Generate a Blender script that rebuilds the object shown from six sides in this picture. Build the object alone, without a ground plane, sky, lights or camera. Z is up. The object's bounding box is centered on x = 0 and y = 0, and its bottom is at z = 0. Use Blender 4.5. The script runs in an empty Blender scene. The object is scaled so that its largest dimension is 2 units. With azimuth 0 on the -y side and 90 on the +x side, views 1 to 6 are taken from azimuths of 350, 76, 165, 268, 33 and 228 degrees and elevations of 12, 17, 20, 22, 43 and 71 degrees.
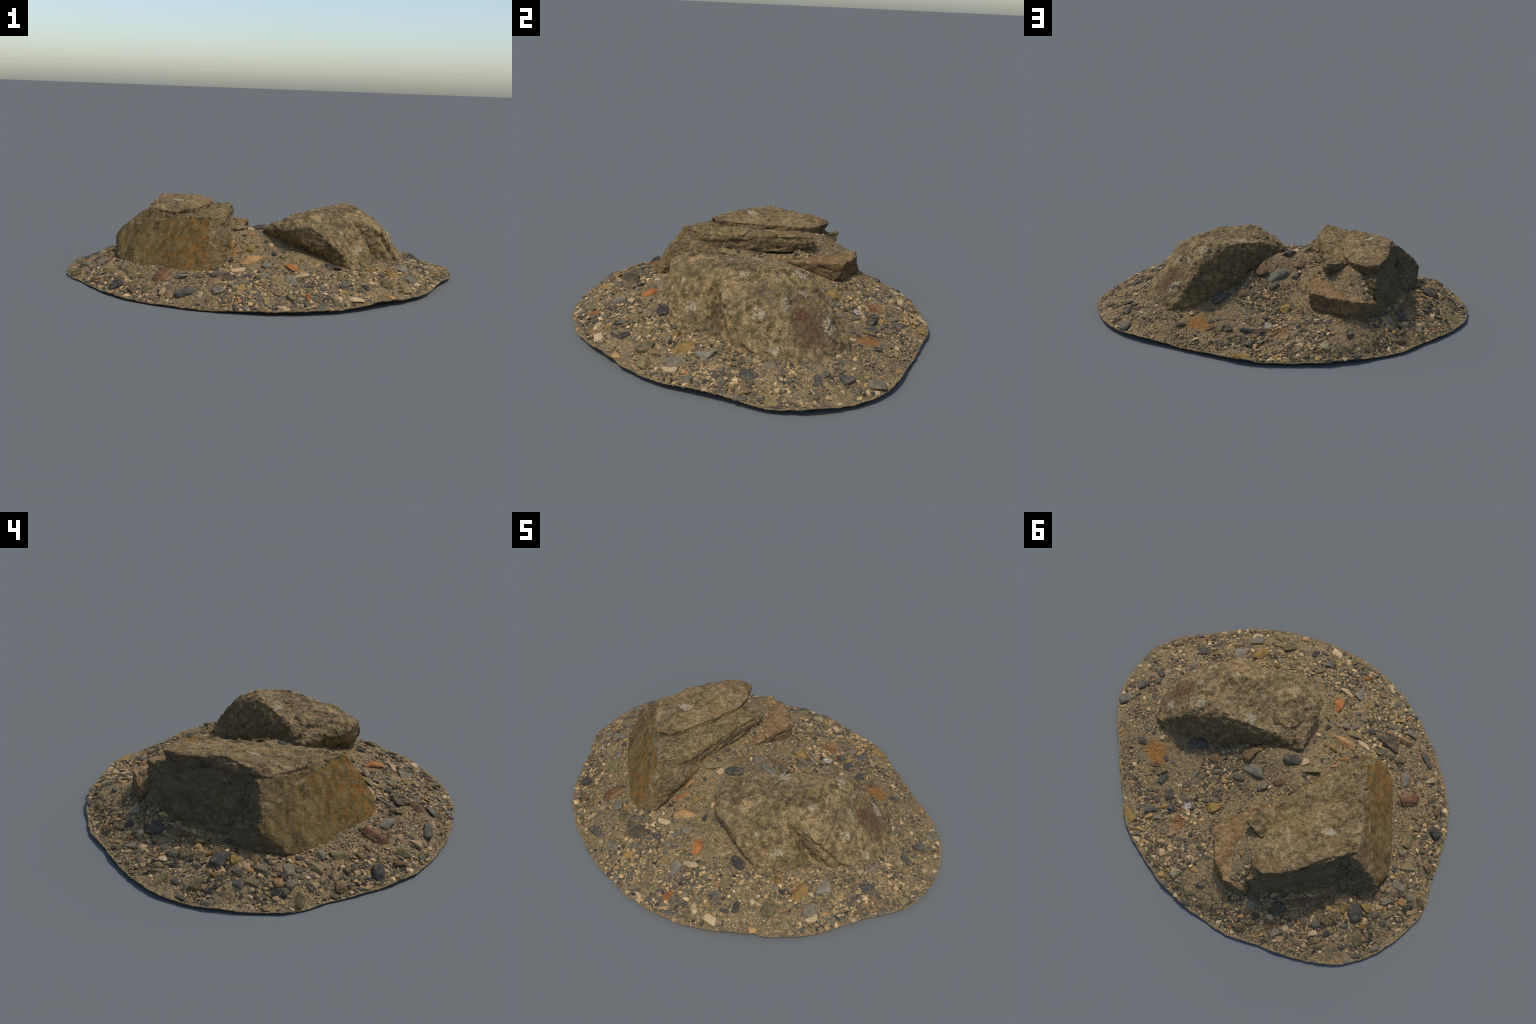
"""A patch of gravelly ground with two big weathered boulders half buried in it.

Everything is built from rules: a thin-plate sheet through measured ground
heights for the gravel bed, convex blocks welded and weathered by noise for the
boulders, and random angular hulls for stones and pebbles."""
import math
import numpy as np

# ---------------------------------------------------------------- noise tools
def _hash(ix, iy, iz, seed):
    h = (ix * 374761393 + iy * 668265263 + iz * 2147483647 + seed * 1274126177) & 0xFFFFFFFF
    h = ((h ^ (h >> 13)) * 1274126177) & 0xFFFFFFFF
    h = ((h ^ (h >> 16)) * 2246822519) & 0xFFFFFFFF
    return ((h ^ (h >> 15)) & 0xFFFFFF) / float(0xFFFFFF)


def vnoise(p, seed=0):
    """Smooth value noise in -1..1 for an (n, 3) array of points."""
    p = np.asarray(p, float)
    i = np.floor(p).astype(np.int64)
    f = p - i
    f = f * f * f * (f * (f * 6 - 15) + 10)
    out = 0.0
    for dx in (0, 1):
        for dy in (0, 1):
            for dz in (0, 1):
                w = (f[:, 0] if dx else 1 - f[:, 0]) * (f[:, 1] if dy else 1 - f[:, 1]) * (f[:, 2] if dz else 1 - f[:, 2])
                out = out + w * _hash(i[:, 0] + dx, i[:, 1] + dy, i[:, 2] + dz, seed)
    return out * 2 - 1


def fbm(p, scale, octaves=3, seed=0, gain=0.5):
    p = np.asarray(p, float) * scale
    out, amp, tot = 0.0, 1.0, 0.0
    for k in range(octaves):
        out = out + amp * vnoise(p + 17.3 * k, seed + k)
        tot += amp
        amp *= gain
        p = p * 2.03
    return out / tot


def facets(p, scale, seed=0):
    """Chipped-stone relief: each Voronoi cell is a little tilted plane."""
    q = np.asarray(p, float) * scale
    i = np.floor(q).astype(np.int64)
    best = np.full(len(q), 9e9)
    val = np.zeros(len(q))
    for dx in (-1, 0, 1):
        for dy in (-1, 0, 1):
            for dz in (-1, 0, 1):
                c = i + np.array([dx, dy, dz])
                h = [_hash(c[:, 0], c[:, 1], c[:, 2], seed + s) for s in range(7)]
                d = q - (c + np.stack(h[:3], -1))
                dist = (d ** 2).sum(-1)
                tilt = (d * (np.stack(h[3:6], -1) - 0.5)).sum(-1) * 1.6 + (h[6] - 0.5) * 0.8
                near = dist < best
                best = np.where(near, dist, best)
                val = np.where(near, tilt, val)
    return val


def smoothstep(a, b, x):
    t = np.clip((x - a) / (b - a), 0, 1)
    return t * t * (3 - 2 * t)


# ---------------------------------------------------------------- ground shape
# Rim of the patch: radius every 5 degrees and height every 10 degrees.
RIM_RADIUS = np.array([
    0.995, 0.992, 0.982, 0.968, 0.943, 0.910, 0.873, 0.843, 0.823, 0.808, 0.798, 0.796,
    0.800, 0.801, 0.798, 0.790, 0.787, 0.785, 0.795, 0.792, 0.797, 0.807, 0.810, 0.824,
    0.838, 0.842, 0.851, 0.878, 0.904, 0.934, 0.963, 0.989, 1.000, 1.007, 1.003, 1.000,
    0.999, 0.975, 0.936, 0.925, 0.911, 0.905, 0.894, 0.887, 0.869, 0.854, 0.841, 0.829,
    0.821, 0.812, 0.807, 0.805, 0.806, 0.805, 0.806, 0.805, 0.809, 0.807, 0.806, 0.806,
    0.810, 0.811, 0.830, 0.839, 0.850, 0.861, 0.867, 0.878, 0.895, 0.926, 0.965, 0.983])
RIM_HEIGHT = np.array([
    0.029, 0.019, 0.024, 0.027, 0.019, 0.019, 0.023, 0.020, 0.020, 0.022, 0.022, 0.014,
    0.010, 0.016, 0.014, 0.014, 0.011, 0.009, 0.006, 0.004, 0.003, 0.012, 0.008, 0.008,
    0.010, 0.016, 0.018, 0.021, 0.019, 0.024, 0.034, 0.026, 0.023, 0.030, 0.031, 0.022])


def rim_radius(theta):
    d = np.degrees(theta) % 360
    return np.interp(d, np.arange(73) * 5.0, np.append(RIM_RADIUS, RIM_RADIUS[0]))


def rim_height(theta):
    d = np.degrees(theta) % 360
    wave = 0.0035 * fbm(np.stack([3 * np.cos(theta), 3 * np.sin(theta), 0 * theta], -1), 3, 2, 71)
    return wave + np.interp(d, np.arange(37) * 10.0, np.append(RIM_HEIGHT, RIM_HEIGHT[0]))


# Ground heights inside the rim (x, y, z).
MOUND = np.array([
    (0.016, -0.601, 0.100), (0.07, -0.558, 0.115), (0.022, -0.442, 0.140), (0.056, -0.708, 0.062),
    (0.628, -0.328, 0.086), (0.542, -0.388, 0.086), (0.427, -0.398, 0.102), (0.239, -0.438, 0.125),
    (0.629, -0.452, 0.060), (0.476, 0.359, 0.056), (0.440, 0.305, 0.064), (0.187, 0.438, 0.057), (0.153, 0.531, 0.062),
    (0.086, 0.375, 0.100), (-0.044, 0.694, 0.060), (0.314, 0.585, 0.036), (0.044, 0.098, 0.180), (0.118, 0.053, 0.200), (0.080, 0.020, 0.228), (0.012, 0.050, 0.208), (0.020, 0.000, 0.232),
    (-0.561, -0.386, 0.072), (-0.478, -0.597, 0.058), (-0.290, -0.526, 0.100), (-0.468, -0.439, 0.085),
    (-0.834, -0.024, 0.070), (-0.788, 0.140, 0.095), (-0.404, 0.545, 0.100), (-0.133, -0.338, 0.145),
    (-0.190, -0.264, 0.170), (-0.100, -0.100, 0.247), (-0.049, -0.049, 0.245), (-0.157, -0.041, 0.258),
    (-0.077, 0.038, 0.222), (0.839, 0.057, 0.055), (0.839, 0.170, 0.058), (0.376, 0.181, 0.120),
    (0.279, 0.170, 0.128), (0.272, 0.300, 0.086), (0.401, 0.418, 0.052), (-0.668, -0.223, 0.065),
    (-0.765, 0.220, 0.082), (-0.747, -0.362, 0.030), (-0.562, 0.390, 0.070), (-0.818, 0.421, 0.026),
    (0.337, -0.417, 0.112), (0.646, -0.176, 0.100), (0.557, 0.255, 0.095), (0.165, 0.010, 0.195),
    (0.006, -0.130, 0.236), (0.062, -0.265, 0.210), (0.135, -0.312, 0.182), (0.224, -0.335, 0.160),
    (0.760, -0.020, 0.080), (0.750, 0.200, 0.075), (-0.065, 0.290, 0.170), (-0.022, 0.410, 0.125),
    (-0.100, 0.535, 0.116), (-0.180, 0.100, 0.235), (-0.140, 0.280, 0.225), (-0.740, -0.045, 0.085),
    (-0.650, -0.251, 0.075), (-0.470, -0.430, 0.085), (-0.550, 0.320, 0.090), (-0.672, 0.170, 0.090),
    (-0.060, -0.230, 0.200), (-0.090, -0.165, 0.236), (-0.180, -0.470, 0.097), (-0.150, -0.570, 0.096), (-0.734, -0.225, 0.060), (-0.712, -0.150, 0.082), (-0.802, 0.030, 0.092), (-0.260, 0.700, 0.054), (0.838, 0.259, 0.053), (0.702, 0.393, 0.050), (-0.245, -0.718, 0.048), (-0.520, 0.510, 0.048), (0.225, 0.356, 0.068), (0.100, 0.585, 0.064), (-0.300, -0.620, 0.088), (-0.953, -0.069, 0.045), (-0.890, 0.110, 0.050), (-0.575, 0.472, 0.044), (-0.390, -0.600, 0.084), (0.300, -0.550, 0.095), (-0.032, 0.525, 0.108),
    (-0.177, 0.656, 0.084), (-0.128, 0.728, 0.050), (0.080, 0.687, 0.060), (-0.528, 0.629, 0.034), (-0.661, 0.293, 0.080),
    (-0.601, 0.304, 0.082), (-0.442, 0.574, 0.066), (-0.790, 0.284, 0.056), (-0.200, 0.590, 0.115), (-0.300, 0.570, 0.110)])


class Sheet:
    """Thin-plate spline through the ground heights and the rim."""

    def __init__(self):
        t = np.radians(np.arange(0, 360, 10.0))
        r = rim_radius(t)
        rim = np.stack([r * np.cos(t), r * np.sin(t), rim_height(t)], -1)
        pts = np.vstack([MOUND, rim])
        self.xy = pts[:, :2]
        n = len(pts)
        k = self._k(self.xy, self.xy) + 0.0004 * np.eye(n)
        q = np.column_stack([np.ones(n), self.xy])
        a = np.block([[k, q], [q.T, np.zeros((3, 3))]])
        self.w = np.linalg.solve(a, np.append(pts[:, 2], np.zeros(3)))

    @staticmethod
    def _k(a, b):
        d2 = ((a[:, None] - b[None]) ** 2).sum(-1)
        return d2 * np.log(d2 + 1e-12) * 0.5

    def __call__(self, xy):
        xy = np.atleast_2d(np.asarray(xy, float))
        out = np.empty(len(xy))
        for s in range(0, len(xy), 20000):
            part = xy[s:s + 20000]
            out[s:s + 20000] = self._k(part, self.xy) @ self.w[:-3] + self.w[-3] + part @ self.w[-2:]
        theta = np.arctan2(xy[:, 1], xy[:, 0])
        f = np.hypot(xy[:, 0], xy[:, 1]) / rim_radius(theta)
        pull = smoothstep(0.9, 1.0, f)
        return np.maximum(out * (1 - pull) + rim_height(theta) * pull, 0.002)


sheet = Sheet()

# Single stones: place (m), length and width (cm), heading (degrees), by sort.
STONES = {
    "slate": [
        (0.239, -0.440, 8.4, 6.0, 150),
        (0.838, 0.058, 6.0, 3.6, 165), (0.842, 0.165, 8.0, 6.3, 78), (0.769, -0.192, 6.6, 5.2, 19), (0.609, 0.378, 5.4, 3.6, 14),
        (0.595, 0.31, 2.6, 2.1, 41), (0.351, -0.609, 5.7, 3.4, 96), (0.32, -0.648, 4.7, 2.3, 26), (-0.176, -0.5, 4.2, 4.1, 51),
        (-0.063, -0.518, 3.7, 2.8, 41), (-0.468, -0.606, 9.6, 4.6, 169), (0.384, 0.436, 6.4, 4.3, 96), (0.298, 0.468, 7.0, 6.7, 45),
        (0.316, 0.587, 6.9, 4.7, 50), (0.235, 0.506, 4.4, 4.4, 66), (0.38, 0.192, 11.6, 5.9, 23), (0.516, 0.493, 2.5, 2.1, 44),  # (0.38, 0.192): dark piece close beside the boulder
        (0.053, 0.569, 2.8, 2.4, 43), (0.118, 0.658, 2.5, 2.4, 43), (0.157, 0.432, 3.3, 2.6, 41), (-0.531, -0.327, 2.1, 2.1, 52),
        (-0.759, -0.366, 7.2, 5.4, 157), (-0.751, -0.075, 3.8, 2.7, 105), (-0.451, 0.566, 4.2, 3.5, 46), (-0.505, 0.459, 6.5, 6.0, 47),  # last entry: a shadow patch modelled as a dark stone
        (-0.833, 0.366, 3.4, 3.2, 47), (-0.169, 0.658, 5.5, 3.7, 7), (-0.163, 0.77, 5.1, 3.1, 27), (0.057, 0.53, 2.8, 2.4, 43),
        (-0.772, 0.213, 8.2, 7.6, 126), (-0.891, 0.146, 4.0, 3.2, 49), (-0.913, 0.346, 4.6, 2.2, 42), (-0.042, -0.06, 9.1, 6.2, 33),
        (-0.154, -0.047, 3.7, 3.2, 49),
    ],
    "grey": [
        (0.864, 0.283, 8.2, 6.3, 57), (0.889, -0.243, 5.6, 3.1, 62), (0.811, 0.096, 4.5, 2.6, 103), (0.739, -0.102, 5.1, 3.2, 68),
        (0.973, 0.055, 2.6, 2.2, 54), (0.622, -0.439, 7.5, 6.5, 23), (0.439, -0.438, 4.5, 3.0, 11), (-0.061, -0.413, 5.0, 4.9, 53),
        (0.091, -0.73, 4.7, 2.8, 63), (-0.103, -0.445, 5.2, 3.0, 72), (-0.099, -0.513, 4.5, 3.3, 29), (-0.079, -0.558, 3.8, 3.7, 53),
        (-0.322, -0.646, 6.4, 4.7, 7), (-0.148, -0.715, 3.8, 3.0, 62), (-0.23, -0.606, 5.3, 4.0, 18), (0.332, 0.519, 5.3, 3.4, 119),
        (0.116, 0.331, 5.3, 2.4, 12), (0.198, 0.213, 3.7, 3.6, 41), (0.123, 0.271, 3.7, 3.3, 41), (0.548, 0.426, 5.3, 2.8, 168),
        (0.254, 0.59, 4.1, 3.4, 44), (0.26, 0.71, 4.3, 2.3, 16), (0.059, 0.607, 3.1, 2.1, 85), (-0.526, -0.529, 3.1, 2.5, 55),
        (-0.716, -0.158, 4.5, 3.6, 51), (-0.823, -0.034, 7.4, 4.5, 179), (-0.888, -0.104, 3.9, 2.7, 53), (-0.749, -0.455, 4.1, 2.4, 67),
        (-0.569, 0.549, 4.6, 3.8, 46), (-0.676, 0.38, 4.9, 4.3, 47), (-0.626, 0.417, 4.2, 4.0, 47), (-0.778, 0.288, 4.9, 3.6, 32),
        (-0.898, 0.391, 4.5, 2.2, 42), (-0.585, 0.425, 4.0, 2.3, 116), (-0.667, 0.518, 4.6, 2.1, 46), (-0.022, 0.784, 4.4, 3.6, 45),
        (-0.844, 0.145, 4.5, 3.4, 20), (-0.833, 0.063, 5.1, 3.3, 49), (-0.951, 0.25, 5.0, 4.1, 47), (-0.897, -0.036, 4.2, 3.8, 125),
        (-0.03, 0.126, 5.4, 5.9, 39), (0.087, 0.166, 6.6, 6.7, 41),
    ],
    "olive": [
        (0.84, 0.228, 5.4, 2.9, 39), (0.917, -0.135, 7.8, 5.5, 57), (0.564, -0.549, 6.0, 5.7, 19), (0.472, -0.54, 7.3, 6.2, 48),
        (0.25, -0.551, 5.1, 4.2, 50), (-0.128, -0.413, 8.0, 4.5, 29), (-0.132, -0.539, 3.6, 3.8, 17), (-0.019, -0.72, 5.9, 4.3, 81),
        (-0.38, -0.49, 6.5, 4.3, 40), (0.184, -0.741, 4.5, 5.2, 55), (0.418, 0.417, 6.5, 3.0, 63), (0.39, 0.513, 4.6, 3.8, 45),
        (-0.628, -0.487, 7.2, 4.8, 105), (-0.692, -0.234, 9.0, 7.3, 96), (-0.677, -0.301, 3.3, 2.7, 51), (-0.789, -0.135, 7.7, 5.0, 70),
        (-0.77, -0.243, 3.7, 2.8, 50), (-0.572, 0.386, 13.8, 2.5, 53), (-0.625, 0.295, 6.0, 5.6, 96), (-0.697, 0.342, 4.8, 4.5, 3),
        (-0.814, 0.417, 10.6, 5.3, 132), (-0.553, 0.595, 4.4, 3.5, 130), (-0.455, 0.606, 5.0, 2.7, 45), (-0.731, 0.432, 3.8, 3.2, 46),
        (-0.765, 0.438, 3.0, 2.5, 46), (-0.124, 0.729, 5.4, 5.0, 72), (-0.06, 0.753, 4.8, 2.7, 168), (-0.936, -0.063, 8.6, 5.1, 151),
        (-0.88, 0.098, 5.9, 3.3, 49), (-0.863, 0.29, 7.2, 4.6, 126), (-0.145, -0.085, 10.4, 4.1, 40),
    ],
    "pale": [
        (0.908, 0.272, 2.6, 2.4, 43), (0.846, 0.323, 3.3, 2.3, 37), (0.796, -0.353, 2.6, 2.3, 46), (0.93, 0.076, 2.7, 2.7, 38),
        (0.966, 0.107, 2.2, 1.9, 43), (0.648, -0.463, 6.5, 3.2, 50), (0.282, -0.708, 6.9, 4.4, 172), (0.396, -0.549, 2.6, 2.8, 48),
        (0.4, -0.512, 2.5, 2.2, 48), (0.188, -0.704, 3.6, 4.0, 60), (0.061, -0.557, 7.9, 2.9, 5), (-0.203, -0.413, 8.9, 3.2, 5),
        (-0.073, -0.772, 3.5, 3.8, 51), (0.201, -0.711, 3.5, 3.6, 13), (-0.402, -0.641, 3.6, 2.6, 65), (0.217, 0.548, 2.9, 2.1, 44),
        (0.244, 0.734, 4.6, 2.4, 26), (0.145, 0.656, 2.9, 2.4, 44), (0.113, 0.729, 2.9, 1.9, 42), (0.1, 0.696, 5.1, 4.2, 74),
        (0.073, 0.654, 2.4, 2.0, 43), (0.298, 0.399, 2.5, 2.0, 43), (0.112, 0.449, 2.5, 1.7, 41), (0.361, 0.597, 2.5, 1.7, 45),
        (-0.556, -0.544, 6.3, 3.1, 77), (-0.868, -0.121, 3.1, 2.3, 54), (-0.715, -0.336, 2.5, 2.0, 51), (-0.587, -0.252, 2.5, 2.0, 51),
        (-0.678, 0.314, 2.3, 1.8, 47), (-0.696, 0.422, 4.2, 2.9, 46), (-0.757, 0.305, 1.9, 1.8, 46), (-0.684, 0.481, 1.9, 1.8, 46),
        (-0.621, 0.485, 2.3, 1.8, 46), (-0.107, 0.783, 3.2, 2.4, 46), (-0.154, 0.628, 2.4, 1.9, 44), (-0.826, 0.116, 3.9, 2.9, 48),
        (-0.966, 0.107, 3.9, 2.3, 48), (-0.932, 0.103, 2.8, 1.8, 50), (-0.098, -0.102, 4.3, 3.6, 51),
    ],
    "brown": [
        (0.829, -0.219, 7.3, 6.7, 57), (0.508, -0.509, 8.6, 4.5, 35), (-0.024, -0.453, 4.7, 2.9, 126), (-0.341, -0.592, 8.4, 5.4, 6),
        (-0.069, -0.695, 4.1, 4.2, 31), (0.276, 0.175, 7.8, 6.2, 13), (0.467, 0.413, 6.9, 2.4, 29), (0.13, 0.713, 3.3, 2.7, 43),
        (-0.687, -0.456, 5.9, 3.7, 114), (-0.638, -0.341, 3.8, 3.2, 52), (-0.862, -0.221, 5.1, 4.1, 28), (-0.707, -0.383, 3.7, 2.1, 33),
        (-0.551, 0.366, 11.5, 4.0, 58), (-0.523, 0.557, 3.4, 3.1, 46), (-0.425, 0.659, 6.9, 3.6, 27), (0.081, 0.743, 3.8, 3.5, 42),
        (-0.938, 0.167, 4.7, 3.6, 49), (-0.789, 0.085, 4.2, 3.8, 125), (-0.854, -0.212, 4.7, 4.1, 30), (0.131, 0.05, 8.8, 7.8, 83),
        (-0.075, 0.033, 8.0, 8.3, 38),
    ],
    "tan": [
        (0.746, 0.416, 3.3, 2.8, 73), (0.46, -0.65, 5.7, 4.3, 34), (0.432, -0.493, 2.1, 2.7, 47), (-0.132, -0.346, 12.0, 6.2, 6),
        (-0.154, -0.78, 2.1, 2.4, 47), (0.29, 0.614, 5.2, 2.2, 77), (0.205, 0.713, 3.9, 1.9, 24), (0.274, 0.69, 4.7, 2.0, 25),
        (0.141, 0.227, 3.7, 3.3, 41), (-0.493, -0.493, 2.5, 2.0, 52), (-0.665, 0.29, 3.4, 2.9, 47), (-0.518, 0.63, 3.2, 3.1, 104),
        (-0.531, 0.603, 2.7, 1.8, 45), (-0.405, 0.617, 3.1, 2.1, 45), (0.025, 0.765, 3.7, 3.2, 43), (-0.093, 0.631, 6.0, 2.6, 26),
        (-0.882, 0.012, 5.2, 3.7, 41), (-0.203, -0.217, 7.3, 2.9, 76),
    ],
    "blue": [
        (0.623, -0.332, 11.4, 6.4, 114), (0.247, -0.614, 5.2, 4.7, 76), (0.72, -0.41, 3.5, 3.5, 45), (0.022, -0.61, 9.4, 7.2, 162),
        (0.105, -0.771, 4.3, 3.2, 39), (-0.111, -0.769, 3.4, 3.2, 50), (-0.22, -0.741, 4.9, 2.9, 107), (0.274, 0.301, 8.1, 3.4, 94),
        (0.143, 0.365, 3.3, 3.4, 40), (-0.47, -0.44, 8.3, 4.9, 125), (-0.402, 0.548, 4.6, 4.2, 45), (-0.322, 0.651, 2.0, 1.7, 45),
        (0.049, 0.097, 17.4, 9.2, 29),
    ],
    "ochre": [
        (0.547, -0.4, 10.7, 6.7, 78), (0.431, -0.408, 4.3, 4.0, 23), (-0.057, -0.595, 4.3, 2.6, 84), (-0.223, -0.645, 5.1, 3.5, 44),
        (-0.124, -0.27, 4.6, 4.2, 56), (0.271, 0.523, 3.7, 3.0, 45), (0.365, 0.682, 9.9, 4.0, 173), (0.084, 0.37, 7.4, 6.2, 85),
        (0.017, 0.727, 4.9, 2.3, 173), (-0.719, 0.231, 6.4, 3.8, 116), (-0.788, 0.158, 5.7, 4.1, 28), (-0.837, 0.228, 3.3, 3.1, 126),
        (0.114, 0.01, 4.3, 3.8, 42),
    ],
    "russet": [(-0.563, -0.392, 12.7, 8.9, 41)],
    "rust": [
        (0.033, -0.455, 10.6, 4.9, 118), (0.06, -0.716, 5.9, 3.1, 72), (-0.202, -0.275, 7.7, 2.3, 49),
        (-0.777, -0.428, 2.9, 1.4, 124),
    ],
    "umber": [
        (-0.287, -0.528, 13.6, 8.6, 169),
    ],
    "cream": [
        (-0.033, 0.701, 7.2, 7.0, 95),
    ],
}

# ---------------------------------------------------------------- blender part
import bpy
import bmesh
from mathutils import Vector, Matrix
from mathutils.bvhtree import BVHTree

rng = np.random.default_rng(20)


def srgb(r, g, b):
    f = lambda c: (c / 255 / 12.92) if c <= 10 else ((c / 255 + 0.055) / 1.055) ** 2.4
    return (f(r), f(g), f(b), 1.0)


class Graph:
    """Small helper for wiring shader nodes."""

    def __init__(self, name):
        self.mat = bpy.data.materials.new(name)
        self.mat.use_nodes = True
        self.t = self.mat.node_tree
        self.t.nodes.clear()
        self.out = self.t.nodes.new("ShaderNodeOutputMaterial")
        self.bsdf = self.t.nodes.new("ShaderNodeBsdfPrincipled")
        self.t.links.new(self.bsdf.outputs[0], self.out.inputs[0])
        self.bsdf.inputs["Specular IOR Level"].default_value = 0.08
        self.coord = self.t.nodes.new("ShaderNodeTexCoord").outputs["Object"]

    def set(self, socket, value):
        if hasattr(value, "is_output"):
            self.t.links.new(value, socket)
        else:
            socket.default_value = value

    def stretch(self, scale, rotation=(0, 0, 0), vector=None):
        n = self.t.nodes.new("ShaderNodeMapping")
        self.set(n.inputs["Vector"], vector or self.coord)
        n.inputs["Scale"].default_value = scale
        n.inputs["Rotation"].default_value = rotation
        return n.outputs[0]

    def noise(self, scale, detail=4, rough=0.55, vector=None, distort=0.0):
        n = self.t.nodes.new("ShaderNodeTexNoise")
        self.set(n.inputs["Vector"], vector or self.coord)
        n.inputs["Scale"].default_value = scale
        n.inputs["Detail"].default_value = detail
        n.inputs["Roughness"].default_value = rough
        n.inputs["Distortion"].default_value = distort
        return n.outputs["Fac"]

    def cells(self, scale, vector=None, feature="F1", out="Color"):
        n = self.t.nodes.new("ShaderNodeTexVoronoi")
        n.feature = feature
        self.set(n.inputs["Vector"], vector or self.coord)
        n.inputs["Scale"].default_value = scale
        return n.outputs[out]

    def math(self, op, a, b=0.0, clamp=False):
        n = self.t.nodes.new("ShaderNodeMath")
        n.operation = op
        n.use_clamp = clamp
        self.set(n.inputs[0], a)
        self.set(n.inputs[1], b)
        return n.outputs[0]

    def ramp(self, fac, stops, mode="LINEAR"):
        n = self.t.nodes.new("ShaderNodeValToRGB")
        n.color_ramp.interpolation = mode
        e = n.color_ramp.elements
        while len(e) < len(stops):
            e.new(0.5)
        for el, (pos, c) in zip(e, stops):
            el.position = pos
            el.color = c if isinstance(c, tuple) else (c, c, c, 1)
        self.set(n.inputs[0], fac)
        return n.outputs[0]

    def mix(self, fac, a, b, blend="MIX"):
        n = self.t.nodes.new("ShaderNodeMix")
        n.data_type = "RGBA"
        n.blend_type = blend
        self.set(n.inputs[0], fac)
        self.set(n.inputs[6], a)
        self.set(n.inputs[7], b)
        return n.outputs[2]

    def spot(self, centre, radius, soft=0.35, size=(1, 1, 1), wobble=0.5, grain=30.0):
        """Mask of a blotch around a point, with a ragged noisy border."""
        n = self.t.nodes.new("ShaderNodeVectorMath")
        n.operation = "SUBTRACT"
        self.set(n.inputs[0], self.coord)
        n.inputs[1].default_value = centre
        m = self.t.nodes.new("ShaderNodeVectorMath")
        m.operation = "DIVIDE"
        self.set(m.inputs[0], n.outputs[0])
        m.inputs[1].default_value = [radius * s for s in size]
        l = self.t.nodes.new("ShaderNodeVectorMath")
        l.operation = "LENGTH"
        self.set(l.inputs[0], m.outputs[0])
        d = self.math("ADD", l.outputs["Value"], self.math("MULTIPLY", self.math("SUBTRACT", self.noise(grain, 4, 0.65), 0.5), wobble * 2.4))
        return self.ramp(d, [(max(0.0, 0.55 - soft / 2), 1.0), (0.55 + soft / 2, 0.0)])

    def bump(self, height, strength=0.5, distance=0.004):
        n = self.t.nodes.new("ShaderNodeBump")
        n.inputs["Strength"].default_value = strength
        n.inputs["Distance"].default_value = distance
        self.set(n.inputs["Height"], height)
        self.set(self.bsdf.inputs["Normal"], n.outputs[0])

    def done(self, colour, rough=0.9):
        self.set(self.bsdf.inputs["Base Color"], colour)
        self.set(self.bsdf.inputs["Roughness"], rough)
        return self.mat


# Grain colours of the gravel, from dark slate to pale quartz.
GRAIN = [(0.00, srgb(62, 59, 53)), (0.12, srgb(86, 80, 68)), (0.28, srgb(106, 95, 73)), (0.42, srgb(130, 110, 78)),
         (0.55, srgb(94, 87, 71)), (0.68, srgb(152, 126, 86)), (0.82, srgb(182, 150, 104)), (0.94, srgb(206, 174, 128)),
         (0.985, srgb(170, 112, 62))]
SAND = [(0.00, srgb(62, 58, 50)), (0.16, srgb(102, 90, 67)), (0.40, srgb(134, 113, 79)), (0.62, srgb(154, 128, 89)),
        (0.84, srgb(178, 147, 102)), (0.95, srgb(198, 166, 120))]


def stain_ground(g, colour):
    """Rusty and milky stains lying on the gravel."""
    speck = g.ramp(g.noise(160, 2), [(0.3, 0.55), (0.6, 1.0)])
    rust = g.spot((0.515, 0.365, 0.06), 0.105, 0.4, (1.0, 0.9, 3), 0.25, 14)
    colour = g.mix(g.math("MULTIPLY", rust, g.math("MULTIPLY", speck, 0.85)), colour, srgb(150, 100, 44))
    rust2 = g.spot((0.15, 0.535, 0.06), 0.07, 0.5, (1, 1, 3), 0.3, 16)
    colour = g.mix(g.math("MULTIPLY", rust2, g.math("MULTIPLY", speck, 0.75)), colour, srgb(136, 92, 56))
    milk = g.spot((0.187, 0.44, 0.06), 0.034, 0.4, (1, 1, 3), 0.4, 30)
    return g.mix(g.math("MULTIPLY", milk, 0.8), colour, srgb(176, 166, 158))


def gravel_bed_material():
    g = Graph("gravel_bed")
    warp = g.noise(40, 2)
    coarse = g.ramp(g.cells(95), GRAIN, "CONSTANT")
    fine = g.ramp(g.cells(210), SAND, "CONSTANT")
    n = g.noise(9, 3)
    share = g.ramp(n, [(0.42, 0.15), (0.6, 0.75)])
    colour = g.mix(share, fine, coarse)
    soft = g.ramp(g.noise(14, 5), [(0.3, srgb(110, 95, 69)), (0.7, srgb(164, 137, 94))])
    colour = g.mix(0.25, colour, soft)
    colour = stain_ground(g, colour)
    h = g.math("ADD", g.math("MULTIPLY", g.cells(95, out="Distance"), -0.9), g.math("MULTIPLY", g.cells(210, out="Distance"), -0.5))
    h = g.math("ADD", h, g.math("MULTIPLY", g.noise(240, 2), 0.3))
    g.bump(h, 0.9, 0.006)
    return g.done(colour, 0.95)


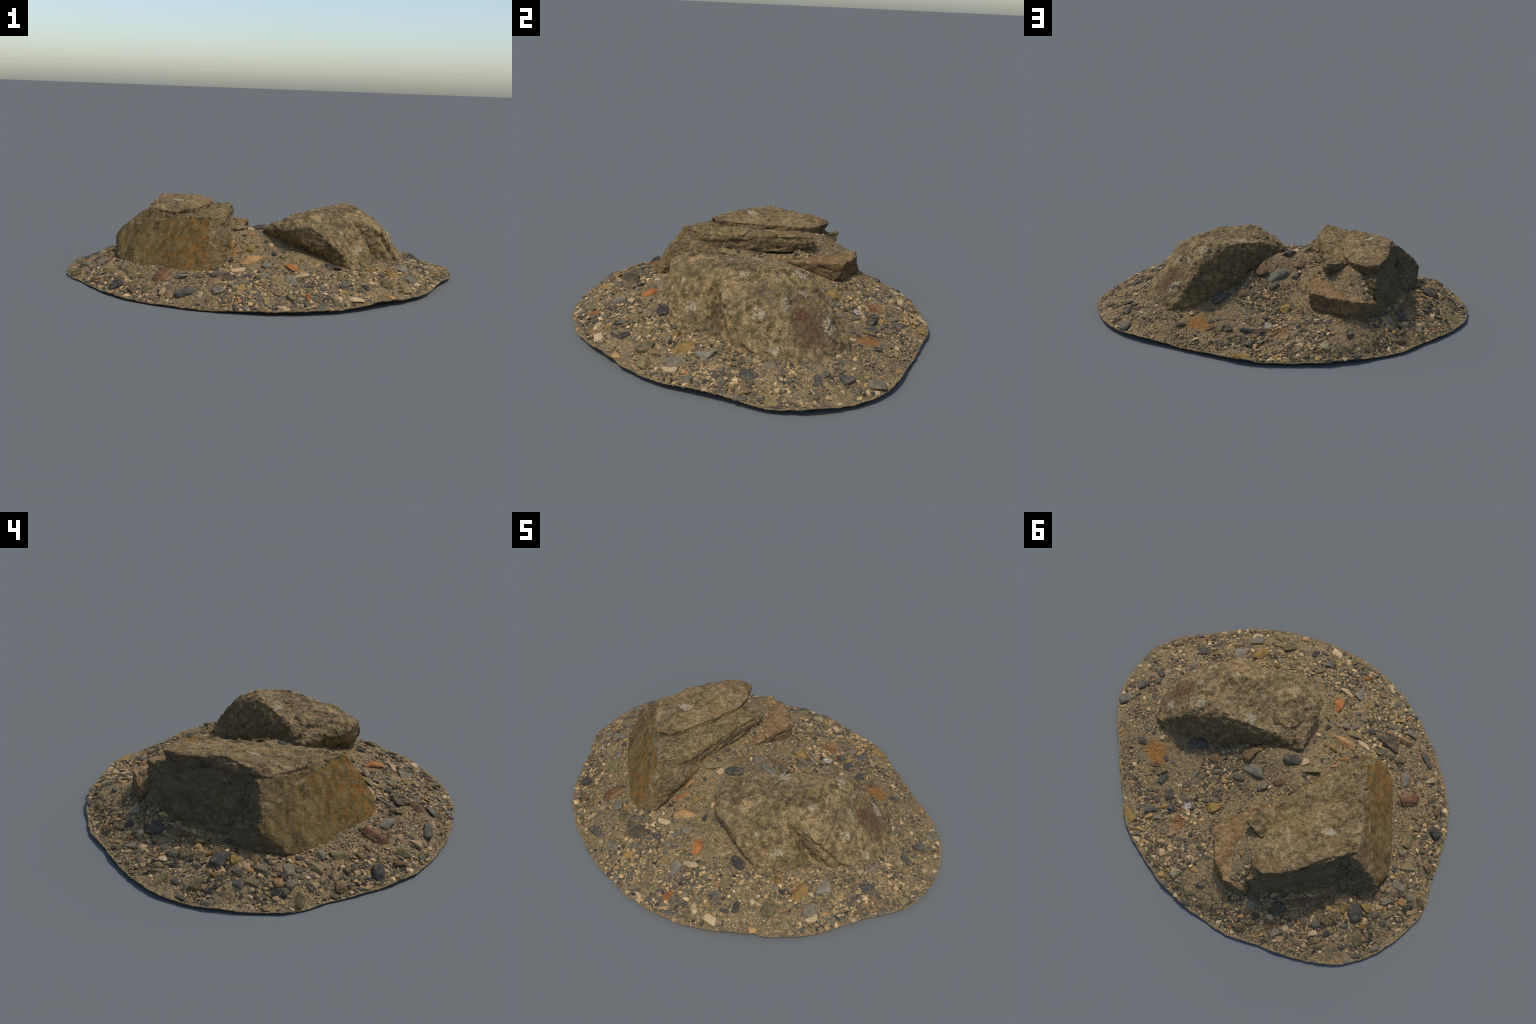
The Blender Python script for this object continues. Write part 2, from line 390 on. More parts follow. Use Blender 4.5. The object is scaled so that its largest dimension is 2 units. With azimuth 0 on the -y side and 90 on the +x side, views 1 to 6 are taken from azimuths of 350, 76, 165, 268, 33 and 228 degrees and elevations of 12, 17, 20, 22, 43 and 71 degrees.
def gravel_material():
    g = Graph("gravel")
    n = g.t.nodes.new("ShaderNodeNewGeometry")
    base = g.ramp(n.outputs["Random Per Island"], GRAIN, "CONSTANT")
    tone = g.ramp(g.noise(130, 4, 0.7), [(0.3, 0.66), (0.7, 1.22)])
    colour = g.mix(1.0, base, tone, "MULTIPLY")
    dust = g.ramp(g.noise(55, 4, 0.7), [(0.46, 0.0), (0.70, 0.45)])
    colour = g.mix(dust, colour, srgb(138, 116, 82))
    colour = stain_ground(g, colour)
    g.bump(g.noise(220, 3), 0.4, 0.003)
    return g.done(colour, 0.88)


def stone_material(name, dark, light, fleck=None, amount=0.0):
    g = Graph(name)
    info = g.t.nodes.new("ShaderNodeObjectInfo")
    n = g.math("ADD", g.noise(3.2, 6, 0.68), g.math("MULTIPLY", g.math("SUBTRACT", info.outputs["Random"], 0.5), 0.3))
    colour = g.ramp(n, [(0.28, dark), (0.5, tuple((a + b) / 2 for a, b in zip(dark, light))), (0.74, light)])
    if fleck:
        colour = g.mix(g.ramp(g.noise(2.3, 5, 0.7), [(0.62 - amount, 0.0), (0.74 - amount, 0.8)]), colour, fleck)
    dust = g.ramp(g.noise(2.8, 6, 0.7), [(0.50, 0.0), (0.70, 0.6)])
    colour = g.mix(dust, colour, srgb(150, 126, 88))
    g.bump(g.math("ADD", g.noise(4, 6, 0.68), g.math("MULTIPLY", g.noise(18, 3), 0.4)), 0.6, 0.008)
    return g.done(colour, 0.85)


def rock_base(g, dark, mid, light, grain=1.0, stretch=(1, 1, 1)):
    v = g.stretch(stretch)
    big = g.noise(7 * grain, 5, 0.6, v)
    small = g.noise(34 * grain, 6, 0.72, v)
    n = g.math("ADD", g.math("MULTIPLY", big, 0.34), g.math("MULTIPLY", small, 0.66))
    colour = g.ramp(n, [(0.37, dark), (0.48, mid), (0.60, light)])
    speck = g.ramp(g.noise(110, 3, 0.7), [(0.32, 0.55), (0.48, 1.0), (0.68, 1.3)])
    fine = g.ramp(g.noise(250, 2, 0.6), [(0.35, 0.72), (0.65, 1.25)])
    return g.mix(1.0, g.mix(1.0, colour, speck, "MULTIPLY"), fine, "MULTIPLY")


def rock_bump(g, stretch=(1, 1, 1)):
    v = g.stretch(stretch)
    h = g.math("ADD", g.noise(45, 6, 0.68, v), g.math("MULTIPLY", g.noise(170, 3, 0.6), 0.35))
    g.bump(h, 1.0, 0.014)


def facing(g, direction, lo, hi):
    n = g.t.nodes.new("ShaderNodeNewGeometry")
    d = g.t.nodes.new("ShaderNodeVectorMath")
    d.operation = "DOT_PRODUCT"
    g.set(d.inputs[0], n.outputs["True Normal"])
    d.inputs[1].default_value = direction
    return g.ramp(g.math("ADD", g.math("MULTIPLY", d.outputs["Value"], 0.5), 0.5), [(lo, 0.0), (hi, 1.0)])


def boulder_material():
    g = Graph("boulder_stone")
    colour = rock_base(g, srgb(72, 61, 44), srgb(124, 104, 71), srgb(170, 143, 101))
    olive = g.ramp(g.noise(6, 4, 0.6), [(0.5, 0.0), (0.64, 0.4)])
    colour = g.mix(olive, colour, srgb(116, 106, 72))
    pink = g.ramp(g.noise(16, 5, 0.7), [(0.55, 0.0), (0.7, 0.5)])
    colour = g.mix(pink, colour, srgb(118, 98, 84))
    # rusty brown weathered zone and iron-stained hollow near the low end
    rust = g.spot((0.645, 0.085, 0.2), 0.17, 0.6, (0.9, 0.75, 1.0), 0.4, 18)
    colour = g.mix(g.math("MULTIPLY", rust, 0.75), colour, srgb(90, 66, 47))
    red = g.spot((0.60, 0.055, 0.225), 0.05, 0.5, (1, 1, 1), 0.5, 40)
    colour = g.mix(g.math("MULTIPLY", red, 0.6), colour, srgb(98, 52, 38))
    hollow = g.spot((0.665, -0.165, 0.085), 0.05, 0.4, (1, 1, 0.7), 0.3, 30)
    colour = g.mix(g.math("MULTIPLY", hollow, 0.7), colour, srgb(122, 76, 36))
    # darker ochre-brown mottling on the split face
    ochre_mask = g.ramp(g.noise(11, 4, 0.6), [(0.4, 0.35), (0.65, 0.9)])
    split = facing(g, (-0.62, 0.72, -0.2), 0.72, 0.86)
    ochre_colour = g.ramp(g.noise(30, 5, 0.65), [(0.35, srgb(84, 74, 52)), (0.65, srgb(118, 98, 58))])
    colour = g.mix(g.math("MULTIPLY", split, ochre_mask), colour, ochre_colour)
    # lichen crusts
    crust = None
    for c, r, s in (((0.616, 0.163, 0.18), 0.042, (1, 1, 1.1)), ((0.569, -0.006, 0.258), 0.034, (0.8, 0.7, 1.2)),
                    ((0.456, 0.085, 0.345), 0.040, (1, 1, 1)), ((0.52, 0.075, 0.28), 0.03, (1, 1, 1)), ((0.226, -0.039, 0.348), 0.036, (1, 1, 1)),
                    ((0.605, -0.115, 0.235), 0.030, (1, 1, 1)), ((0.697, -0.068, 0.119), 0.03, (1, 1, 1)),
                    ((0.291, -0.353, 0.271), 0.022, (1, 1, 1)), ((0.382, -0.339, 0.195), 0.035, (1, 1, 1)),
                    ((0.448, -0.143, 0.358), 0.03, (1, 1, 1))):
        m = g.spot(c, r * 1.15, 0.22, s, 1.25, 62)
        crust = m if crust is None else g.math("MAXIMUM", crust, m)
    colour = g.mix(g.math("MULTIPLY", g.math("MULTIPLY", crust, g.ramp(g.noise(90, 4, 0.7), [(0.38, 0.1), (0.56, 1.0)])), 0.75), colour, srgb(192, 178, 148))
    flecks = g.ramp(g.noise(52, 3, 0.6), [(0.62, 0.0), (0.70, 0.6)])
    colour = g.mix(flecks, colour, srgb(186, 168, 132))
    rock_bump(g)
    return g.done(colour, 0.92)


def layered_material(name, dark, mid, light, streaks=False):
    g = Graph(name)
    colour = rock_base(g, dark, mid, light, 1.1, (1, 1, 1.5))
    warm = g.ramp(g.noise(9, 4, 0.6), [(0.5, 0.0), (0.66, 0.4)])
    colour = g.mix(warm, colour, srgb(124, 92, 58))
    if streaks:
        # iron-stained joint face: olive with ochre streaks running down
        face = facing(g, (-0.66, -0.73, 0.1), 0.84, 0.92)
        v = g.stretch((1, 1, 0.45))
        olive = g.ramp(g.noise(26, 5, 0.7, v), [(0.32, srgb(70, 60, 40)), (0.5, srgb(114, 95, 58)), (0.68, srgb(150, 127, 80))])
        colour = g.mix(face, colour, olive)
        blotch = g.ramp(g.noise(20, 5, 0.7), [(0.52, 0.0), (0.66, 0.7)])
        colour = g.mix(g.math("MULTIPLY", face, blotch), colour, srgb(146, 124, 84))
        where = g.spot((-0.38, -0.33, 0.19), 0.40, 0.9, (1, 1, 1), 0.25, 8)
        iron = g.ramp(g.noise(42, 5, 0.72, v), [(0.45, 0.0), (0.6, 0.9)])
        colour = g.mix(g.math("MULTIPLY", face, g.math("MULTIPLY", where, iron)), colour, srgb(158, 104, 44))
    pale = g.spot((-0.45, 0.08, 0.362), 0.04, 0.3, (1, 0.7, 2), 1.1, 60)
    colour = g.mix(g.math("MULTIPLY", pale, 0.5), colour, srgb(186, 176, 152))
    back = facing(g, (-0.72, 0.68, -0.15), 0.76, 0.88)
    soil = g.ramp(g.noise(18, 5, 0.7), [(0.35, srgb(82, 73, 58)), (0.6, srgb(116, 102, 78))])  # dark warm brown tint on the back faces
    colour = g.mix(g.math("MULTIPLY", back, 0.75), colour, soil)
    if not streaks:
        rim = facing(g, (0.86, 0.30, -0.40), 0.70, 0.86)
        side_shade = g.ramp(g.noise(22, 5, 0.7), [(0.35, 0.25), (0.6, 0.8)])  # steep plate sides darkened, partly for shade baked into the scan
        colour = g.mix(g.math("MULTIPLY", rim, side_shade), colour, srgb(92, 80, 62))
    rock_bump(g, (1, 1, 2.2))
    return g.done(colour, 0.92)


# ---------------------------------------------------------------- mesh helpers
def mesh_from(name, verts, faces, smooth=True):
    me = bpy.data.meshes.new(name)
    me.from_pydata([tuple(v) for v in verts], [], [tuple(f) for f in faces])
    me.update()
    if smooth:
        me.polygons.foreach_set("use_smooth", np.ones(len(me.polygons), bool))
    return me


def add(name, me, parent, mat=None):
    ob = bpy.data.objects.new(name, me)
    bpy.context.scene.collection.objects.link(ob)
    ob.parent = parent
    if mat and not me.materials:
        me.materials.append(mat)
    return ob


def hull(points, bm=None):
    bm = bm or bmesh.new()
    vs = [bm.verts.new(p) for p in points]
    r = bmesh.ops.convex_hull(bm, input=vs)
    junk = [v for v in set(r["geom_interior"]) | set(r["geom_unused"]) if isinstance(v, bmesh.types.BMVert) and v.is_valid]
    if junk:
        bmesh.ops.delete(bm, geom=junk, context="VERTS")
    return bm


def weld(blocks, voxel):
    """Union of convex blocks as one evenly meshed skin (vertices, faces)."""
    bm = bmesh.new()
    for pts in blocks:
        hull(pts, bm)
    bmesh.ops.recalc_face_normals(bm, faces=bm.faces)
    me = bpy.data.meshes.new("weld")
    bm.to_mesh(me)
    bm.free()
    ob = bpy.data.objects.new("weld", me)
    bpy.context.scene.collection.objects.link(ob)
    mod = ob.modifiers.new("r", "REMESH")
    mod.mode = "VOXEL"
    mod.voxel_size = voxel
    dg = bpy.context.evaluated_depsgraph_get()
    ev = ob.evaluated_get(dg).to_mesh()
    v = np.empty(len(ev.vertices) * 3)
    ev.vertices.foreach_get("co", v)
    f = [tuple(p.vertices) for p in ev.polygons]
    bpy.data.objects.remove(ob)
    bpy.data.meshes.remove(me)
    return v.reshape(-1, 3), f


def relax(v, f, steps, amount=0.5):
    e = np.array([(p[i], p[(i + 1) % len(p)]) for p in f for i in range(len(p))])
    deg = np.bincount(e[:, 0], minlength=len(v)) + np.bincount(e[:, 1], minlength=len(v))
    for _ in range(steps):
        s = np.zeros_like(v)
        for k in range(3):
            s[:, k] = np.bincount(e[:, 0], v[e[:, 1], k], len(v)) + np.bincount(e[:, 1], v[e[:, 0], k], len(v))
        v = v + amount * (s / np.maximum(deg, 1)[:, None] - v)
    return v


def normals(v, f):
    me = mesh_from("n", v, f)
    n = np.empty(len(v) * 3)
    me.vertices.foreach_get("normal", n)
    bpy.data.meshes.remove(me)
    return n.reshape(-1, 3)


def near_line(v, line):
    """Distance of points to a polyline."""
    d = np.full(len(v), 9.0)
    line = np.array(line, float)
    for a, b in zip(line[:-1], line[1:]):
        ab = b - a
        t = np.clip(((v - a) @ ab) / (ab @ ab), 0, 1)
        d = np.minimum(d, np.linalg.norm(v - a - t[:, None] * ab, axis=1))
    return d


def weather(v, f, chip=0.010, lump=0.008, grain=0.0025, bedding=0.0, seed=0, grooves=(), calm=None):
    """Knock a block shape about: chips, lumps, bedding steps, grooves, grain."""
    n = normals(v, f)
    d = lump * fbm(v, 9, 3, seed) + chip * facets(v + 0.02 * np.stack([vnoise(v * 18, seed + s) for s in (1, 2, 3)], -1), 15, seed + 5)
    d += chip * 0.5 * facets(v, 38, seed + 9) + grain * fbm(v, 70, 2, seed + 3)
    seam = np.abs(fbm(v + 0.3 * np.array([0, 0, 1]) * v, 11, 3, seed + 15))
    d -= 0.005 * np.exp(-(seam / 0.035) ** 2) * smoothstep(0.0, 0.35, fbm(v, 6, 2, seed + 19))
    if bedding:
        side = 1 - np.abs(n[:, 2]) ** 2
        q = v * np.array([4, 4, 55]) + fbm(v, 7, 2, seed + 7)[:, None] * 1.5
        d += bedding * side * vnoise(q, seed + 11)
    if calm:
        # a clean joint plane keeps only a little of the roughness
        d *= 1 - 0.72 * smoothstep(0.75, 0.92, n @ np.array(calm))
    for line, width, depth in grooves:
        k = near_line(v + 0.012 * np.stack([vnoise(v * 25, seed + s) for s in (4, 5, 6)], -1), line)
        d -= depth * np.exp(-(k / width) ** 2)
    v = v + n * d[:, None]
    return relax(v, f, 1, 0.25)


# ---------------------------------------------------------------- boulders
BOULDER_BLOCKS = [
    [  # high bulging part
        (0.133, -0.107, 0.318), (0.161, -0.037, 0.331), (0.276, 0.025, 0.346), (0.404, 0.112, 0.318), (0.462, 0.129, 0.329),
        (0.436, 0.055, 0.363), (0.458, -0.030, 0.355), (0.448, -0.143, 0.354), (0.237, -0.173, 0.350), (0.354, -0.254, 0.334),
        (0.200, -0.250, 0.345), (0.522, 0.010, 0.318), (0.525, -0.100, 0.320), (0.569, -0.006, 0.262), (0.605, -0.108, 0.242),
        (0.616, 0.163, 0.185), (0.542, -0.240, 0.264), (0.592, -0.205, 0.150), (0.646, -0.178, 0.116), (0.692, -0.068, 0.124),
        (0.489, 0.178, 0.278), (0.583, 0.235, 0.168), (0.650, 0.254, 0.091), (0.557, 0.255, 0.095), (0.417, 0.171, 0.140),
        (0.285, 0.115, 0.190), (0.165, 0.010, 0.200), (0.745, -0.040, 0.070), (0.748, 0.060, 0.075), (0.738, 0.150, 0.070),
        (0.700, 0.235, 0.050), (0.610, -0.200, 0.030), (0.300, -0.200, 0.050), (0.400, 0.160, 0.050), (0.200, 0.000, 0.100)],
    [  # lower undercut part with the sharp nose
        (-0.044, -0.130, 0.256), (-0.018, -0.165, 0.291), (0.036, -0.342, 0.286), (0.068, -0.340, 0.326), (0.098, -0.382, 0.306), (0.145, -0.402, 0.309),
        (0.187, -0.263, 0.347), (0.274, -0.338, 0.306), (0.291, -0.355, 0.273), (0.354, -0.254, 0.330), (0.382, -0.341, 0.197),
        (0.421, -0.281, 0.259), (0.337, -0.420, 0.119), (0.430, -0.368, 0.082), (0.133, -0.107, 0.318), (0.161, -0.037, 0.331),
        (0.165, 0.010, 0.200), (0.276, 0.025, 0.346), (0.237, -0.173, 0.352), (0.005, -0.125, 0.215), (0.070, -0.235, 0.190),
        (0.182, -0.414, 0.282), (0.242, -0.422, 0.222), (0.287, -0.434, 0.184), (0.362, -0.302, 0.304), (0.145, -0.280, 0.160), (0.232, -0.310, 0.130), (0.290, -0.345, 0.100), (0.330, -0.303, 0.334), (0.378, -0.290, 0.304), (0.370, -0.405, 0.050), (0.440, -0.360, 0.030), (0.545, -0.280, 0.050)],
]
BOULDER_GROOVES = [
    ([(0.43, -0.285, 0.255), (0.50, -0.262, 0.262), (0.552, -0.240, 0.235), (0.59, -0.215, 0.16), (0.645, -0.185, 0.095)], 0.016, 0.016),
    ([(0.265, -0.345, 0.31), (0.29, -0.335, 0.30)], 0.012, 0.012), ([(0.33, -0.315, 0.31), (0.36, -0.31, 0.29)], 0.012, 0.012), ([(0.40, -0.30, 0.28), (0.43, -0.29, 0.26)], 0.014, 0.012),
    ([(0.585, 0.03, 0.255), (0.66, 0.05, 0.18)], 0.06, 0.010),
    ([(0.645, -0.18, 0.10), (0.68, -0.15, 0.085)], 0.022, 0.022),
    ([(0.27, 0.03, 0.34), (0.20, 0.0, 0.325), (0.14, -0.06, 0.30)], 0.012, 0.008),
]
BODY_BLOCKS = [
    [  # block behind the iron-stained joint face
        (-0.602, 0.043, 0.330), (-0.626, 0.074, 0.317), (-0.540, 0.100, 0.335), (-0.478, -0.147, 0.316), (-0.392, -0.119, 0.312),
        (-0.318, -0.287, 0.330), (-0.289, -0.304, 0.274), (-0.352, -0.374, 0.192), (-0.563, -0.142, 0.211), (-0.583, -0.226, 0.099),
        (-0.310, -0.401, 0.156), (-0.285, -0.400, 0.100), (-0.370, -0.435, 0.080), (-0.462, -0.398, 0.060), (-0.630, -0.205, 0.050),
        (-0.732, 0.062, 0.226), (-0.752, 0.072, 0.193), (-0.755, -0.030, 0.100), (-0.740, 0.090, 0.060), (-0.700, -0.110, 0.050),
        (-0.640, 0.150, 0.060), (-0.253, -0.273, 0.180), (-0.217, -0.247, 0.230), (-0.205, -0.120, 0.240), (-0.350, 0.100, 0.310),
        (-0.500, 0.200, 0.060), (-0.200, 0.050, 0.150), (-0.255, -0.380, 0.150)],
    [  # block under the slab, with the broken back face
        (-0.333, 0.480, 0.285), (-0.365, 0.425, 0.310), (-0.430, 0.362, 0.318), (-0.476, 0.292, 0.322), (-0.519, 0.190, 0.330),
        (-0.540, 0.110, 0.335), (-0.350, 0.100, 0.300), (-0.260, 0.340, 0.280), (-0.290, 0.420, 0.275), (-0.548, 0.300, 0.080),
        (-0.560, 0.220, 0.080), (-0.630, 0.165, 0.060), (-0.490, 0.400, 0.080), (-0.432, 0.448, 0.080), (-0.360, 0.525, 0.080),
        (-0.250, 0.450, 0.100), (-0.200, 0.100, 0.100)],
    [  # rubbly foot in the corner of the back face
        (-0.715, 0.053, 0.222), (-0.610, 0.115, 0.260), (-0.660, 0.172, 0.130), (-0.625, 0.200, 0.060), (-0.740, 0.090, 0.060), (-0.590, 0.050, 0.200),
        (-0.560, 0.180, 0.100), (-0.600, 0.020, 0.080)],
    [  # splinter standing off the far end
        (-0.333, 0.506, 0.296), (-0.312, 0.455, 0.290), (-0.370, 0.440, 0.285), (-0.352, 0.500, 0.200), (-0.320, 0.470, 0.210)],
]
SLAB_TOP = [(-0.306, 0.444, 0.344), (-0.370, 0.438, 0.350), (-0.437, 0.373, 0.358), (-0.482, 0.297, 0.368), (-0.518, 0.198, 0.387),
            (-0.542, 0.110, 0.362), (-0.255, 0.356, 0.340), (-0.242, 0.250, 0.345), (-0.260, 0.210, 0.347), (-0.312, 0.067, 0.347),
            (-0.331, 0.010, 0.346), (-0.400, -0.112, 0.350), (-0.425, -0.116, 0.352), (-0.480, -0.120, 0.335), (-0.545, 0.010, 0.350),
            (-0.604, 0.043, 0.337), (-0.450, 0.080, 0.366), (-0.450, 0.250, 0.378)]
SHELF_TOP = [(-0.318, -0.290, 0.339), (-0.293, -0.259, 0.326), (-0.228, -0.130, 0.318), (-0.211, 0.020, 0.315), (-0.193, 0.150, 0.316),
             (-0.168, 0.253, 0.318), (-0.130, 0.321, 0.322), (-0.241, 0.324, 0.320), (-0.330, 0.100, 0.304), (-0.400, -0.120, 0.308),
             (-0.460, -0.165, 0.314)]
SLAB_GROOVES = [([(-0.316, 0.066, 0.35), (-0.365, 0.068, 0.357), (-0.400, 0.062, 0.362), (-0.425, 0.074, 0.362)], 0.007, 0.009),
                ([(-0.47, -0.08, 0.35), (-0.52, -0.02, 0.35)], 0.008, 0.006), ([(-0.53, 0.13, 0.37), (-0.56, 0.06, 0.355), (-0.60, 0.05, 0.34)], 0.008, 0.006)]
SHELF_GROOVES = [([(-0.305, -0.235, 0.325), (-0.270, -0.262, 0.310), (-0.270, -0.300, 0.275)], 0.022, 0.020),
                 ([(-0.20, 0.055, 0.33), (-0.205, 0.03, 0.25)], 0.010, 0.012), ([(-0.19, 0.19, 0.30), (-0.20, 0.05, 0.275), (-0.215, -0.08, 0.285)], 0.010, 0.010)]
LEDGE = [(-0.018, 0.433, 0.222), (-0.147, 0.538, 0.217), (-0.247, 0.576, 0.211), (-0.332, 0.547, 0.190), (-0.352, 0.537, 0.145),
         (-0.096, 0.179, 0.220), (-0.200, 0.150, 0.230), (-0.300, 0.400, 0.230), (-0.024, 0.402, 0.138), (-0.035, 0.440, 0.140),
         (-0.071, 0.284, 0.185), (-0.150, 0.552, 0.125), (-0.247, 0.572, 0.110), (-0.110, 0.200, 0.160), (-0.330, 0.530, 0.090), (-0.150, 0.380, 0.090)]
DRIFT = [(-0.245, 0.325, 0.314), (-0.290, 0.400, 0.302), (-0.188, 0.330, 0.268), (-0.210, 0.420, 0.246), (-0.320, 0.515, 0.206),
         (-0.255, 0.552, 0.205), (-0.115, 0.210, 0.236), (-0.110, 0.310, 0.216), (-0.165, 0.465, 0.212), (-0.350, 0.300, 0.300),
         (-0.250, 0.300, 0.150), (-0.280, 0.500, 0.150), (-0.150, 0.220, 0.150), (-0.180, 0.400, 0.150)]


def plate(top, drop, inset=0.0):
    """A flat-lying slab: the top points and their copies below."""
    c = np.mean(np.array(top), axis=0)
    return list(top) + [(x + (c[0] - x) * inset, y + (c[1] - y) * inset, z - drop) for x, y, z in top]


def rock(name, blocks, voxel, parent, mat, rounding=2, **kw):
    v, f = weld(blocks, voxel)
    v = relax(v, f, rounding, 0.5)
    v = weather(v, f, **kw)
    return add(name, mesh_from(name, v, f), parent, mat), (v, f)


def bvh(v, f):
    return BVHTree.FromPolygons([tuple(p) for p in v], f)


def build():
    root = bpy.data.objects.new("rocky_ground", None)
    bpy.context.scene.collection.objects.link(root)
    root["label"] = "oval patch of gravel ground with two large weathered boulders"
    root["category"] = "rocky ground"

    m_bed, m_gravel, m_boulder = gravel_bed_material(), gravel_material(), boulder_material()
    m_body = layered_material("joint_stone", srgb(74, 63, 46), srgb(116, 98, 68), srgb(156, 132, 94), True)
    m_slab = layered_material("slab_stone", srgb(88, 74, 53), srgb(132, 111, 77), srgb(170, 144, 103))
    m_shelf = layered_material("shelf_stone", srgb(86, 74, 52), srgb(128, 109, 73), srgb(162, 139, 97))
    m_ledge = layered_material("ledge_stone", srgb(92, 73, 52), srgb(136, 108, 72), srgb(168, 138, 98))

    # ---- boulders
    boulder, b_geo = rock("boulder", BOULDER_BLOCKS, 0.005, root, m_boulder, 1, chip=0.008, lump=0.006, grain=0.004, seed=3, grooves=BOULDER_GROOVES)
    body, a_geo = rock("layered_boulder", BODY_BLOCKS, 0.005, root, m_body, 2, chip=0.008, lump=0.006, grain=0.004, seed=11, bedding=0.004, calm=(-0.66, -0.73, 0.17))
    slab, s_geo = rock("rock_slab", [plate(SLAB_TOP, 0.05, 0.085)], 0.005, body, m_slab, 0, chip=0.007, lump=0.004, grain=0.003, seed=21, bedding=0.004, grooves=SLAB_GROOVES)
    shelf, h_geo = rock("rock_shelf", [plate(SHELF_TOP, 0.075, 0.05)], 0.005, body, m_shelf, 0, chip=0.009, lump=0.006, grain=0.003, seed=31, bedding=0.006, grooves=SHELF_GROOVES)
    ledge, l_geo = rock("rock_ledge", [LEDGE], 0.005, body, m_ledge, 0, chip=0.008, lump=0.005, grain=0.003, seed=41, bedding=0.003)
    drift, d_geo = rock("sand_drift", [DRIFT], 0.006, root, m_bed, 4, chip=0.002, lump=0.006, grain=0.004, seed=51)

    # ---- gravel bed: a polar sheet with a thin underside
    rings, spokes = 190, 620
    frac = np.linspace(0, 1, rings + 1)[1:] ** 0.8
    th = np.arange(spokes) / spokes * 2 * math.pi
    rr = rim_radius(th) + 0.004 * fbm(np.stack([np.cos(th) * 3, np.sin(th) * 3, th * 0], -1), 8, 3, 77)
    top = np.stack([(frac[:, None] * rr * np.cos(th)).ravel(), (frac[:, None] * rr * np.sin(th)).ravel()], -1)
    p3 = np.column_stack([top, np.zeros(len(top))])
    fade = 1 - 0.4 * smoothstep(0.93, 1.0, np.repeat(frac, spokes))
    z = sheet(top) + fade * (0.006 * fbm(p3, 14, 3, 60) + 0.004 * facets(p3, 38, 61) + 0.0025 * facets(p3, 90, 62))
    z = np.maximum(z, 0.004)
    c = np.array([[0, 0, float(sheet([(0, 0)])[0])]])
    upper = np.vstack([np.column_stack([top, z]), c])
    last = (rings - 1) * spokes
    sel = [rings - 1 - k for k in (0, 1, 4, 12, 40, 90, 150)]
    under, rows = [], []
    for j, s in enumerate(sel):
        ring = upper[s * spokes:(s + 1) * spokes].copy()
        ring[:, 2] = np.maximum(ring[:, 2] - (0.0015 + 0.012 * min(j, 3) / 3), 0.0)
        rows.append(len(upper) + len(under) * spokes)
        under.append(ring)
    bed_v = np.vstack([upper] + under)
    idx = np.arange(spokes)
    nxt = (idx + 1) % spokes
    faces = []
    for i in range(rings - 1):
        a, b = i * spokes, (i + 1) * spokes
        faces += np.stack([a + idx, b + idx, b + nxt, a + nxt], -1).tolist()
    faces += [(rings * spokes, int(i), int(j)) for i, j in zip(idx, nxt)]
    prev = last
    for row in rows:
        faces += np.stack([prev + idx, row + idx, row + nxt, prev + nxt], -1).tolist()
        prev = row
    faces.append(tuple(int(prev + i) for i in idx))
    add("gravel_bed", mesh_from("gravel_bed", bed_v, faces), root, m_bed)

    rocks = [bvh(*g) for g in (b_geo, a_geo, s_geo, h_geo, l_geo)]
    drift_t = bvh(*d_geo)
    ledge_t = bvh(*l_geo)
    down = Vector((0, 0, -1))

    def cast(tree, x, y):
        h = tree.ray_cast(Vector((x, y, 1.0)), down)
        return (h[0].z, h[1]) if h[0] is not None else (-1.0, None)

    def soil(x, y):
        """Height and normal of the loose ground at x, y; None where rock lies on top."""
        zs = float(sheet([(x, y)])[0])
        e = 0.012
        g = sheet([(x + e, y), (x - e, y), (x, y + e), (x, y - e)])
        n = Vector((-(g[0] - g[1]) / 2 / e, -(g[2] - g[3]) / 2 / e, 1)).normalized()
        zd, nd = cast(drift_t, x, y)
        if zd > zs:
            zs, n = zd, nd
        zr = max(cast(t, x, y)[0] for t in rocks)
        return (None, None, zr) if zr > zs + 0.004 else (zs, n, zr)

    # ---- stones: shared angular hulls
    def angular(seed, points=15, flat=0.8, levels=2):
        r = np.random.default_rng(seed)
        p = r.normal(size=(points, 3))
        p /= np.linalg.norm(p, axis=1)[:, None]
        p *= r.uniform(0.8, 1.05, (points, 1))
        # box it a little, so that the outline is angular
        p = np.sign(p) * np.abs(p) ** 0.8
        p /= np.abs(p).max(0)
        bm = hull(p * 0.5)
        me = bpy.data.meshes.new("stone")
        if levels:
            bmesh.ops.bevel(bm, geom=list(bm.edges) + list(bm.verts), offset=0.03, segments=1, affect="EDGES")
            bmesh.ops.triangulate(bm, faces=bm.faces)
            bmesh.ops.subdivide_edges(bm, edges=bm.edges, cuts=levels, use_grid_fill=True)
            bmesh.ops.triangulate(bm, faces=bm.faces)
            bm.normal_update()
            co = np.array([v.co for v in bm.verts])
            nn = np.array([v.normal for v in bm.verts])
            co += nn * (0.03 * fbm(co, 3.5, 2, seed) + 0.022 * facets(co, 4.0, seed + 1) + 0.008 * fbm(co, 14, 2, seed + 2))[:, None]
            for v, q in zip(bm.verts, co):
                v.co = q
        bm.to_mesh(me)
        bm.free()
        return me

